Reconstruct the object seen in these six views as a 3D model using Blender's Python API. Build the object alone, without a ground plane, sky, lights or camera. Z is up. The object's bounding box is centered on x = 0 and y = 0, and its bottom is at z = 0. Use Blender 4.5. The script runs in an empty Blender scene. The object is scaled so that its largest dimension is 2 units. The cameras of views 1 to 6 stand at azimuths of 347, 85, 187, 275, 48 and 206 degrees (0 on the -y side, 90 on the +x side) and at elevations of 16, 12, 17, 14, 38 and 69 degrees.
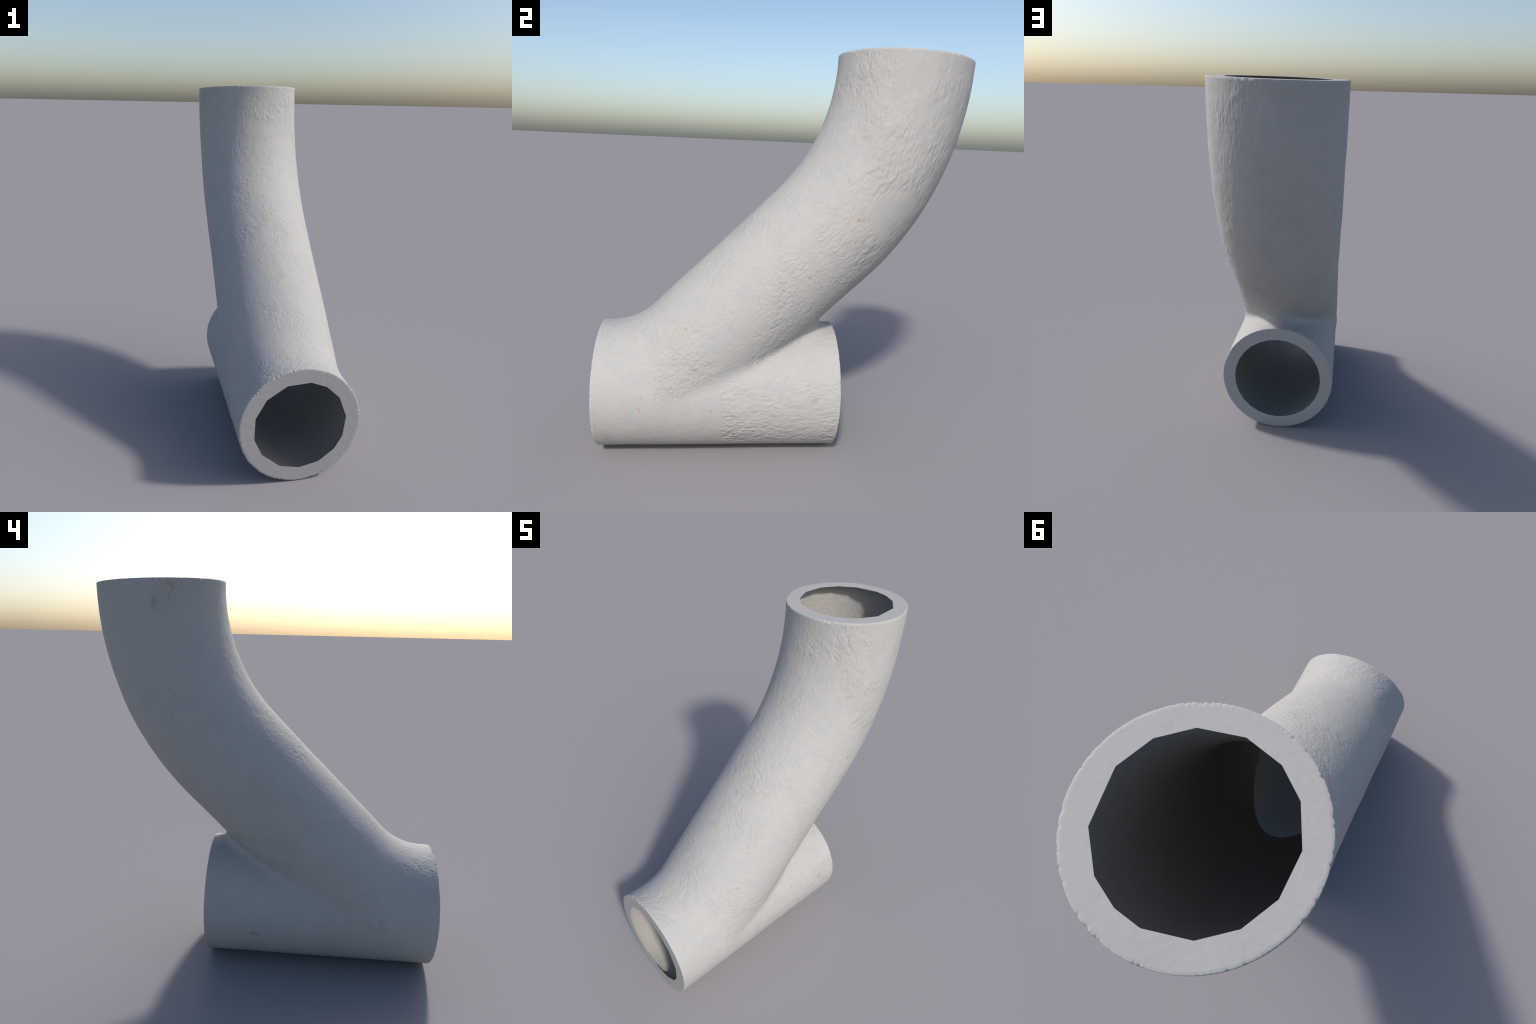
import bpy, bmesh, math
import numpy as np
from mathutils import Vector, noise as mnoise

# ------------------------------------------------------------------ sizes
RM = 0.3200                       # outer radius of the straight pipe
Y_FRONT, Y_BACK = -0.890, 0.300   # its two end planes
RB0, RB1 = 0.3170, 0.3215         # branch outer radius: low end, top end
LATERAL = 1.004                   # the branch is a little wider across than deep
WAIST = 0.0048                    # and slightly thinner where the bend begins
YJ = -0.5976                      # where the branch axis meets the main axis
L = 1.1506                        # straight length of the branch axis
RA = 1.2104                       # bend radius of the elbow
TOP_Z, TOP_A, TOP_B = 1.9868, 0.0144, -0.0390   # top plane: height, slope along x, slope along y
C45 = math.sqrt(0.5)
P1Y, P1Z = YJ + L * C45, RM + L * C45          # start of the bend
CY, CZ = P1Y - RA * C45, P1Z + RA * C45        # bend centre
Y_TOP = CY + RA                                # axis of the top opening
WALL, LIP = 0.005, 0.0015                      # thickness of the pipe wall and of the end lips
EDGE = 0.011                                   # worn edge taken by the rims

# corners of the roughly cut 14-sided openings, degrees
FRONT_CORNERS = [-168, -144, -115, -90, -65, -40, -20, 7, 35, 58, 79, 108, 137, 164]
TOP_CORNERS = [-166, -139, -116, -90, -61, -36, -10, 26, 53, 73, 90, 118, 142, 166]
R_FRONT, R_TOP, R_BACK = 0.2455, 0.2500, 0.2500


# ------------------------------------------------------------------ shape rule
def smoothstep(a, b, v):
    t = np.clip((v - a) / (b - a), 0, 1)
    return t * t * (3 - 2 * t)


def outer_distance(p):
    """distance to the filleted union of the two pipes, and which one is nearer"""
    x, y, z = p[..., 0], p[..., 1], p[..., 2]
    # straight pipe along y
    zz = z - RM
    r1 = np.sqrt(x * x + zz * zz) + 1e-9
    d1 = r1 - RM
    # branch: 45 degree line, arc, then vertical
    ly, lz = y - P1Y, z - P1Z
    s = (ly + lz) * C45
    sc = np.clip(s, -L, None)
    ny, nz = y - (P1Y + sc * C45), z - (P1Z + sc * C45)      # line part
    ay, az = y - CY, z - CZ
    rho = np.sqrt(ay * ay + az * az) + 1e-9
    on_arc = (s > 0) & (az < 0)
    k = (rho - RA) / rho
    ny = np.where(on_arc, ay * k, ny)
    nz = np.where(on_arc, az * k, nz)
    up = (s > 0) & (az >= 0)
    ny = np.where(up, y - Y_TOP, ny)
    nz = np.where(up, 0, nz)
    r2 = np.sqrt((x / LATERAL) ** 2 + ny * ny + nz * nz) + 1e-9
    f = np.clip((z - 0.3) / 1.7, 0, 1)
    d2 = r2 - (RB0 + (RB1 - RB0) * f) + WAIST * np.exp(-((y + z - 1.05) / 0.5) ** 2)
    # fillet: wide where the branch leans away in front, tight in the crotch
    dot = (x * x + zz * nz) / (r1 * r2)
    kk = 0.104 + (0.034 - 0.104) * smoothstep(-0.72, -0.35, y)
    kk = kk + 0.075 * np.exp(-(x / 0.16) ** 2) * smoothstep(-0.05, 0.20, y)
    kk = kk * (0.16 * smoothstep(0.12, 0.30, z) + 0.84 * smoothstep(0.0, 0.30, 1 - dot)) + 1e-4
    h = np.clip(kk - np.abs(d1 - d2), 0, None) / kk
    return np.minimum(d1, d2) - h * h * kk * 0.25, d1, d2


def top_plane(x, y):
    return TOP_Z + TOP_A * x + TOP_B * (y - Y_TOP)


def gradient(p, e=5e-4):
    g = np.empty_like(p)
    for i in range(3):
        q = p.copy(); q[:, i] += e
        r = p.copy(); r[:, i] -= e
        g[:, i] = (outer_distance(q)[0] - outer_distance(r)[0]) / (2 * e)
    return g


def surface_net(h=0.008):
    """quad mesh of the rule above (dual grid, then pulled onto the surface)"""
    ax = [np.arange(-0.36, 0.36 + h, h), np.arange(-0.95, 0.95 + h, h), np.arange(-0.03, 2.05 + h, h)]
    n = [len(a) for a in ax]
    grid = np.stack(np.meshgrid(*ax, indexing='ij'), -1)
    F = outer_distance(grid)[0]
    inside = F < 0
    cell = [m - 1 for m in n]
    acc = np.zeros(cell + [3]); cnt = np.zeros(cell)
    cuts = []
    for a in range(3):
        lo = [slice(None)] * 3; hi = [slice(None)] * 3
        lo[a] = slice(0, -1); hi[a] = slice(1, None)
        lo, hi = tuple(lo), tuple(hi)
        idx = np.argwhere(inside[lo] != inside[hi])
        f0 = F[lo][tuple(idx.T)]; f1 = F[hi][tuple(idx.T)]
        pos = np.stack([ax[i][idx[:, i]] for i in range(3)], 1)
        pos[:, a] += h * f0 / (f0 - f1)
        b, c = [i for i in range(3) if i != a]
        ok = (idx[:, b] > 0) & (idx[:, c] > 0) & (idx[:, b] < cell[b]) & (idx[:, c] < cell[c])
        for db in (0, 1):
            for dc in (0, 1):
                q = idx.copy(); q[:, b] -= db; q[:, c] -= dc
                q, pp = q[ok], pos[ok]
                np.add.at(acc, tuple(q.T), pp); np.add.at(cnt, tuple(q.T), 1)
        cuts.append((a, b, c, idx[ok], f0[ok] < 0))
    used = cnt > 0
    ids = np.full(cell, -1); ids[used] = np.arange(used.sum())
    V = acc[used] / cnt[used][:, None]
    quads = []
    for a, b, c, idx, neg in cuts:
        def cid(db, dc):
            q = idx.copy(); q[:, b] -= db; q[:, c] -= dc
            return ids[tuple(q.T)]
        Q = np.stack([cid(1, 1), cid(0, 1), cid(0, 0), cid(1, 0)], 1)
        flip = neg if a != 1 else ~neg
        Q[~flip] = Q[~flip][:, ::-1]
        quads.append(Q)
    Q = np.concatenate(quads)
    E = np.concatenate([Q[:, [0, 1]], Q[:, [1, 2]], Q[:, [2, 3]], Q[:, [3, 0]]])
    for it in range(6):
        if it < 4:                                   # even out, then pull back
            S = np.zeros_like(V); m = np.zeros(len(V))
            np.add.at(S, E[:, 0], V[E[:, 1]]); np.add.at(m, E[:, 0], 1)
            V = V + 0.5 * (S / np.maximum(m, 1)[:, None] - V)
        d = outer_distance(V)[0]; g = gradient(V)
        V = V - d[:, None] * g / np.maximum((g * g).sum(1), 0.05)[:, None]
    return V, Q


# ------------------------------------------------------------------ materials
class Nodes:
    def __init__(self, name):
        self.mat = bpy.data.materials.new(name)
        self.mat.use_nodes = True
        self.t = self.mat.node_tree
        self.bsdf = self.t.nodes['Principled BSDF']

    def put(self, sock, v):
        if isinstance(v, bpy.types.NodeSocket):
            self.t.links.new(v, sock)
        else:
            sock.default_value = v

    def math(self, op, a, b=0.0, c=0.0, clamp=False):
        n = self.t.nodes.new('ShaderNodeMath'); n.operation = op; n.use_clamp = clamp
        for i, v in enumerate((a, b, c)):
            self.put(n.inputs[i], v)
        return n.outputs[0]

    def coords(self):
        tc = self.t.nodes.new('ShaderNodeTexCoord')
        s = self.t.nodes.new('ShaderNodeSeparateXYZ')
        self.t.links.new(tc.outputs['Object'], s.inputs[0])
        return tc.outputs['Object'], s.outputs[0], s.outputs[1], s.outputs[2]

    def vec(self, x, y, z):
        n = self.t.nodes.new('ShaderNodeCombineXYZ')
        for i, v in enumerate((x, y, z)):
            self.put(n.inputs[i], v)
        return n.outputs[0]

    def noise(self, v, scale, detail=2.0, rough=0.5, distort=0.0):
        n = self.t.nodes.new('ShaderNodeTexNoise')
        self.t.links.new(v, n.inputs['Vector'])
        n.inputs['Scale'].default_value = scale
        n.inputs['Detail'].default_value = detail
        n.inputs['Roughness'].default_value = rough
        n.inputs['Distortion'].default_value = distort
        return n.outputs['Fac']

    def voronoi(self, v, scale):
        n = self.t.nodes.new('ShaderNodeTexVoronoi')
        self.t.links.new(v, n.inputs['Vector'])
        n.inputs['Scale'].default_value = scale
        return n.outputs['Distance']

    def span(self, v, a, b, lo=0.0, hi=1.0, smooth=True):
        n = self.t.nodes.new('ShaderNodeMapRange')
        n.interpolation_type = 'SMOOTHSTEP' if smooth else 'LINEAR'
        self.put(n.inputs[0], v)
        for i, q in enumerate((a, b, lo, hi)):
            n.inputs[i + 1].default_value = q
        return n.outputs[0]

    def mix(self, f, a, b):
        n = self.t.nodes.new('ShaderNodeMix'); n.data_type = 'RGBA'
        self.put(n.inputs['Factor'], f)
        for s, v in ((n.inputs[6], a), (n.inputs[7], b)):
            self.put(s, v if isinstance(v, bpy.types.NodeSocket) else (*v, 1.0))
        return n.outputs[2]


WHITE = (0.372, 0.363, 0.352)
COOL = (0.352, 0.354, 0.350)
DUST = (0.338, 0.324, 0.304)
GREY = (0.24, 0.238, 0.232)
RUST = (0.320, 0.230, 0.130)


# single marks that can be told apart: (place, radius, colour, strength)
STAINS = [((-0.297, 0.449, 1.956), 0.009, RUST, 0.7), ((-0.297, 0.446, 1.940), 0.010, RUST, 0.7),
          ((-0.300, 0.458, 1.918), 0.008, RUST, 0.5), ((-0.301, 0.460, 1.898), 0.008, RUST, 0.5),
          ((-0.318, 0.522, 1.890), 0.020, GREY, 0.45), ((-0.318, 0.528, 1.860), 0.018, GREY, 0.45),
          ((-0.322, 0.606, 1.955), 0.010, GREY, 0.4),
          ((-0.309, 0.042, 0.237), 0.016, RUST, 0.7), ((-0.309, 0.020, 0.233), 0.012, GREY, 0.6),
          ((0.200, 0.378, 1.020), 0.018, RUST, 0.65), ((0.190, 0.352, 0.985), 0.013, RUST, 0.5),
          ((0.220, 0.342, 1.098), 0.008, GREY, 0.9), ((0.312, -0.408, 0.518), 0.009, RUST, 0.7),
          ((0.298, -0.370, 0.633), 0.010, RUST, 0.6), ((0.270, -0.449, 0.703), 0.010, RUST, 0.6),
          ((0.290, 0.001, 1.185), 0.010, RUST, 0.5), ((0.180, -0.732, 0.586), 0.007, GREY, 0.9),
          ((0.318, 0.172, 0.363), 0.016, RUST, 0.4), ((0.182, 0.381, 1.994), 0.014, RUST, 0.4)]


def glaze(m, obj, spots=1.0):
    """mottled off-white coat with grey pits and small ochre stains"""
    col = m.mix(m.span(m.noise(obj, 14, 4, 0.65), 0.40, 0.64), WHITE, COOL)
    col = m.mix(m.math('MULTIPLY', m.span(m.noise(obj, 4.3, 5, 0.6), 0.5, 0.72), 0.6), col, DUST)
    col = m.mix(m.span(m.noise(obj, 55, 3, 0.6), 0.60, 0.80, 0, 0.30 * spots), col, GREY)
    patch = m.span(m.noise(obj, 2.7, 3, 0.6), 0.50, 0.66)
    speck = m.span(m.noise(obj, 27, 2, 0.5), 0.67, 0.76)
    col = m.mix(m.math('MULTIPLY', m.math('MULTIPLY', patch, speck), 0.75 * spots), col, RUST)
    pit = m.span(m.noise(obj, 60, 2, 0.6), 0.745, 0.80)
    col = m.mix(m.math('MULTIPLY', pit, 0.5 * spots), col, (0.15, 0.15, 0.145))
    wob = m.math('MULTIPLY_ADD', m.noise(obj, 48, 3, 0.6), 2.6, -1.3)
    for centre, radius, tone, strength in STAINS:
        n = m.t.nodes.new('ShaderNodeVectorMath'); n.operation = 'DISTANCE'
        m.t.links.new(obj, n.inputs[0]); n.inputs[1].default_value = centre
        d = m.math('ADD', m.math('DIVIDE', n.outputs['Value'], radius), wob)
        col = m.mix(m.span(d, 0.5, 1.2, strength * min(1.0, spots * 1.2), 0.0), col, tone)
    return col


def finish(m, col, height, dist, rough=0.75):
    m.put(m.bsdf.inputs['Base Color'], col)
    m.put(m.bsdf.inputs['Roughness'], rough)
    m.put(m.bsdf.inputs['Specular IOR Level'], 0.3)
    if height is not None:
        b = m.t.nodes.new('ShaderNodeBump')
        b.inputs['Strength'].default_value = 1.0
        b.inputs['Distance'].default_value = dist
        m.put(b.inputs['Height'], height)
        m.t.links.new(b.outputs[0], m.bsdf.inputs['Normal'])
    return m.mat


def grain(m, v, obj):
    """orange-peel relief, centred on zero so that its strength can be masked"""
    g = m.math('SUBTRACT', m.noise(v, 68, 1.6, 0.5), 0.5)
    big = m.math('SUBTRACT', m.noise(v, 30, 1.5, 0.5), 0.5)
    return m.math('MULTIPLY_ADD', big, 1.0, g)


def straight_material():
    m = Nodes('cast_coat_straight')
    obj, x, y, z = m.coords()
    rear = m.math('MULTIPLY', m.span(y, -0.281, -0.273), m.span(x, -0.12, 0.06, 0.2, 1.0))
    low = m.span(z, 0.40, 0.52, 1.0, 0.35)
    stretch = m.math('MULTIPLY_ADD', rear, -0.45, 1.05)
    v = m.vec(x, m.math('MULTIPLY', m.math('SUBTRACT', y, -0.277), stretch), z)
    patch = m.span(m.noise(obj, 4, 2), 0.35, 0.6, 0.5, 1.0)
    top = m.span(z, 0.45, 0.6)
    amp = m.math('MAXIMUM', m.math('MULTIPLY', m.math('MULTIPLY', rear, low), patch),
                 m.math('MULTIPLY_ADD', top, 0.22, 0.17))
    h = m.math('MULTIPLY', grain(m, v, obj), amp)
    return finish(m, glaze(m, obj), h, 0.0080)


def branch_material():
    m = Nodes('cast_coat_branch')
    obj, x, y, z = m.coords()
    ly = m.math('SUBTRACT', y, P1Y); lz = m.math('SUBTRACT', z, P1Z)
    s = m.math('MULTIPLY', m.math('ADD', ly, lz), C45)
    s_line = m.math('MINIMUM', s, 0.0)
    n_line = m.math('MULTIPLY', m.math('SUBTRACT', lz, ly), C45)
    ay = m.math('SUBTRACT', y, CY); az = m.math('SUBTRACT', z, CZ)
    ang = m.math('ADD', m.math('ARCTAN2', az, ay), math.pi / 4)
    s_arc = m.math('MULTIPLY', m.math('MAXIMUM', ang, 0.0), RA)
    rho = m.math('SQRT', m.math('ADD', m.math('MULTIPLY', ay, ay), m.math('MULTIPLY', az, az)))
    n_arc = m.math('SUBTRACT', RA, rho)
    arc = m.math('GREATER_THAN', s, 0.0)
    nn = m.math('ADD', m.math('MULTIPLY', n_arc, arc), m.math('MULTIPLY', n_line, m.math('SUBTRACT', 1.0, arc)))
    ss = m.math('ADD', m.math('MULTIPLY', s_line, 0.95), m.math('MULTIPLY', s_arc, 0.5))
    v = m.vec(x, nn, ss)
    patch = m.span(m.noise(obj, 4.2, 3, 0.6), 0.36, 0.68, 0.25, 1.0)
    # the mould was smoother on one half of the casting
    patch = m.math('MULTIPLY', patch, m.span(x, -0.10, 0.22, 0.62, 1.05))
    h = m.math('MULTIPLY', grain(m, v, obj), patch)
    return finish(m, glaze(m, obj), h, 0.0060)


def plain_material(name, amp, scale, spots, tint):
    m = Nodes(name)
    obj, x, y, z = m.coords()
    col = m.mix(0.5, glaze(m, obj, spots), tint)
    return finish(m, col, m.noise(obj, scale, 3, 0.55), amp, 0.8)


# ------------------------------------------------------------------ object helpers
root = bpy.data.objects.new('pipe_fitting', None)
bpy.context.scene.collection.objects.link(root)
root['label'] = 'off-white cast angled pipe branch with curved upper arm'
root['category'] = 'pipe fitting'


def add(name, verts, faces, mat, parent=root):
    me = bpy.data.meshes.new(name)
    me.from_pydata([tuple(v) for v in verts], [], [tuple(f) for f in faces])
    me.validate(); me.update()
    me.materials.append(mat)
    me.shade_smooth()
    ob = bpy.data.objects.new(name, me)
    bpy.context.scene.collection.objects.link(ob)
    ob.parent = parent
    return ob


# ------------------------------------------------------------------ outer skin
def lumps(p):
    """low unevenness of the casting, dying out towards the three ends"""
    n = np.array([mnoise.noise(Vector(q * 5.0)) * 0.0016 + mnoise.noise(Vector(q * 17.0 + 7)) * 0.0008 for q in p])
    fade = smoothstep(0.0, 0.06, p[:, 1] - Y_FRONT - EDGE) * smoothstep(0.0, 0.06, top_plane(p[:, 0], p[:, 1]) - EDGE - p[:, 2])
    fade = fade * np.where(p[:, 2] < 0.66, smoothstep(0.0, 0.06, Y_BACK - EDGE - p[:, 1]), 1.0)
    fade = fade * smoothstep(0.01, 0.08, p[:, 2])
    return n * fade


V, Q = surface_net()
g = gradient(V); g /= np.linalg.norm(g, axis=1)[:, None]
V = V + g * lumps(V)[:, None]

bm = bmesh.new()
vs = [bm.verts.new(v) for v in V]
for q in Q:
    bm.faces.new([vs[i] for i in q])
# the straight pipe ends at the back plane, the branch does not: cut only its faces
bmesh.ops.bisect_plane(bm, geom=bm.verts[:] + bm.edges[:] + bm.faces[:], plane_co=(0, Y_FRONT + EDGE, 0),
                       plane_no=(0, -1, 0), clear_outer=True, dist=1e-5)
bmesh.ops.bisect_plane(bm, geom=bm.verts[:] + bm.edges[:] + bm.faces[:], plane_co=(0, Y_TOP, TOP_Z - EDGE),
                       plane_no=(-TOP_A, -TOP_B, 1), clear_outer=True, dist=1e-5)
low = [f for f in bm.faces if f.calc_center_median().z < 0.70 and f.calc_center_median().y > Y_BACK - 0.1]
edges = {e for f in low for e in f.edges}; verts = {v for f in low for v in f.verts}
bmesh.ops.bisect_plane(bm, geom=list(verts) + list(edges) + low, plane_co=(0, Y_BACK - EDGE, 0),
                       plane_no=(0, 1, 0), clear_outer=True, dist=1e-5)
bmesh.ops.recalc_face_normals(bm, faces=bm.faces[:])
bm.verts.ensure_lookup_table(); bm.faces.ensure_lookup_table()
bm.normal_update()
bm.verts.index_update()
VV = np.array([v.co[:] for v in bm.verts]); NN = np.array([v.normal[:] for v in bm.verts])
if (NN * gradient(VV)).sum() < 0:
    bmesh.ops.reverse_faces(bm, faces=bm.faces[:]); NN = -NN
FF = [[v.index for v in f.verts] for f in bm.faces]
cen = np.array([f.calc_center_median()[:] for f in bm.faces])
bm.free()
_, d1, d2 = outer_distance(cen)
along = (cen[:, 1] - P1Y + cen[:, 2] - P1Z) * C45
region = np.where(d1 < d2, 0, np.where(along < 0, 1, 2))

mat_straight, mat_branch = straight_material(), branch_material()
mat_rim = plain_material('cut_face', 0.0014, 38, 0.5, (0.37, 0.365, 0.355))
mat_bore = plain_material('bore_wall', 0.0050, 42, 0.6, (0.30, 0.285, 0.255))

for r, (name, mat) in enumerate((('straight_pipe', mat_straight), ('branch_pipe', mat_branch), ('elbow', mat_branch))):
    faces = [FF[i] for i in np.flatnonzero(region == r)]
    ids = sorted({i for f in faces for i in f}); remap = {i: j for j, i in enumerate(ids)}
    ob = add(name, VV[ids], [[remap[i] for i in f] for f in faces], mat)
    ob.data.normals_split_custom_set_from_vertices([tuple(n) for n in NN[ids]])

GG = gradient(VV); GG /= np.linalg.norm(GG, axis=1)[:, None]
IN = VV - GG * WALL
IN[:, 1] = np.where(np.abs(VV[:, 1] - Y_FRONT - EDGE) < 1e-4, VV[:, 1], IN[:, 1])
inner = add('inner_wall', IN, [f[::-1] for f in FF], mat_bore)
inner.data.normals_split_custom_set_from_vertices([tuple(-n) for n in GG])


# ------------------------------------------------------------------ openings
def polygon_points(corners, radius):
    return [(radius * math.cos(math.radians(a)), radius * math.sin(math.radians(a))) for a in corners]


front_poly = polygon_points(FRONT_CORNERS, R_FRONT)
top_poly = polygon_points(TOP_CORNERS, R_TOP)
back_poly = polygon_points([i * 360 / 28 - 180 for i in range(28)], R_BACK)

def radius_in_polygon(poly, phi):
    """distance from the centre to a polygon's edge in direction phi"""
    dx, dy = math.cos(phi), math.sin(phi)
    best = 1.0
    for i in range(len(poly)):
        (ax, ay), (bx, by) = poly[i], poly[(i + 1) % len(poly)]
        den = dx * (by - ay) - dy * (bx - ax)
        if abs(den) < 1e-12:
            continue
        t = (ax * (by - ay) - ay * (bx - ax)) / den
        u = (ax * dy - ay * dx) / den
        if t > 0 and -1e-6 <= u <= 1 + 1e-6:
            best = min(best, t)
    return best


def rim(place, r_out, poly, chip, seed):
    """ring face with a slightly chipped outer edge; place(u, v, w) -> xyz, w outward"""
    phis = sorted(set([round(i * math.tau / 640 - math.pi, 6) for i in range(640)] +
                      [round(math.atan2(p[1], p[0]), 6) for p in poly]))
    rows = []
    for f in phis:
        c, s = math.cos(f), math.sin(f)
        ri = radius_in_polygon(poly, f)
        nz = mnoise.noise(Vector((c * 5, s * 5, seed))) * 0.7 + mnoise.noise(Vector((c * 31, s * 31, seed + 3)))
        ch = chip * (0.35 + 2.2 * max(0.0, nz) ** 1.2)
        ch = min(ch, EDGE * 0.92)
        prof = [(r_out, -EDGE), (r_out - 0.10 * ch, -ch), (r_out - 0.40 * ch, -0.35 * ch), (r_out - ch, 0.0)]
        for t in (0.12, 0.4, 0.7, 0.97, 1.0):
            prof.append((r_out - ch + (ri - r_out + ch) * t, 0.0))
        # the face is a lip: its back runs out again to the thin pipe wall
        prof += [(ri, -LIP), (0.5 * (ri + r_out - WALL), -LIP), (r_out - WALL, -LIP), (r_out - WALL, -EDGE)]
        rows.append([place(r * c, r * s, w) for r, w in prof])
    k = len(rows[0]); n = len(rows)
    verts = [p for r in rows for p in r]
    faces = [(i * k + j, ((i + 1) % n) * k + j, ((i + 1) % n) * k + j + 1, i * k + j + 1) for i in range(n) for j in range(k - 1)]
    ob = add('rim', verts, faces, mat_rim)
    b = bmesh.new(); b.from_mesh(ob.data)
    out = Vector(place(0, 0, 1)) - Vector(place(0, 0, 0))
    b.normal_update()
    if sum(f.normal.dot(out) * f.calc_area() for f in b.faces if (f.calc_center_median() - Vector(place(0, 0, 0))).dot(out) > -1e-4) < 0:
        bmesh.ops.reverse_faces(b, faces=b.faces[:])
    b.to_mesh(ob.data); b.free()
    ob.data.set_sharp_from_angle(angle=math.radians(50))
    return ob


rim(lambda u, v, w: (u, Y_FRONT - w, RM + v), RM, front_poly, 0.0052, 1.0)
rim(lambda u, v, w: (u, Y_BACK + w, RM + v), RM, back_poly, 0.0024, 5.0)
rim(lambda u, v, w: (u * LATERAL, Y_TOP + v, TOP_Z + TOP_A * u * LATERAL + TOP_B * v + w),
    RB0 + (RB1 - RB0) * (TOP_Z - 0.3) / 1.7, top_poly, 0.0050, 9.0)


# ------------------------------------------------------------------ cast lettering on the -x flank
def on_flank(y, ang, height):
    """points on the -x side of the skin, raised by height"""
    y, ang = np.asarray(y, float), np.asarray(ang, float)
    rad = np.full(len(ang), RM)
    spot = lambda r: np.stack([-r * np.cos(ang), y, RM + r * np.sin(ang)], 1)
    for _ in range(5):
        rad = rad - outer_distance(spot(rad))[0]
    return spot(rad + lumps(spot(rad)) + height)


def lettering(text, size, y_base, z_start, spread, lift):
    cu = bpy.data.curves.new('lettering', 'FONT')
    cu.body = text; cu.size = size; cu.extrude = 0.004; cu.bevel_depth = 0.0011; cu.bevel_resolution = 1
    cu.space_character = spread; cu.resolution_u = 4
    tmp = bpy.data.objects.new('lettering', cu)
    bpy.context.scene.collection.objects.link(tmp)
    bpy.context.view_layer.update()
    me = bpy.data.meshes.new_from_object(tmp.evaluated_get(bpy.context.evaluated_depsgraph_get()))
    bpy.data.objects.remove(tmp); bpy.data.curves.remove(cu)
    co = np.array([v.co[:] for v in me.vertices])
    ang = (z_start - RM + co[:, 0]) / RM              # reading direction climbs round the pipe
    pos = on_flank(y_base + co[:, 1], ang, co[:, 2] - 0.005 + lift)
    for v, p in zip(me.vertices, pos):
        v.co = p
    me.update(); me.materials.clear(); me.materials.append(mat_straight)
    me.shade_smooth(); me.set_sharp_from_angle(angle=math.radians(60))
    ob = bpy.data.objects.new('lettering', me)
    bpy.context.scene.collection.objects.link(ob); ob.parent = root
    return ob


lettering('160', 0.058, -0.573, 0.277, 0.98, 0.0022)
lettering('45\u00b0', 0.066, -0.643, 0.277, 0.98, 0.0022)


def cast_mark(y, z0, z1, width):
    verts, faces = [], []
    for i, z in enumerate(np.linspace(z0, z1, 7)):
        a = (z - RM) / RM
        e = 0.4 if i in (0, 6) else 1.0
        for dy, r in ((-1, -0.003), (-0.45, 0.0020 * e), (0.45, 0.0020 * e), (1, -0.003)):
            verts.append(tuple(on_flank([y + dy * width * e], [a], np.array([r]))[0]))
    for i in range(6):
        for j in range(3):
            faces.append((i * 4 + j, i * 4 + j + 1, i * 4 + j + 5, i * 4 + j + 4))
    faces += [(0, 1, 2, 3)[::-1], (24, 25, 26, 27)]
    return add('cast_mark', verts, faces, mat_straight)


for y, z0, z1 in ((-0.703, 0.350, 0.372), (-0.722, 0.345, 0.370), (-0.752, 0.347, 0.372)):
    cast_mark(y, z0, z1, 0.0035)
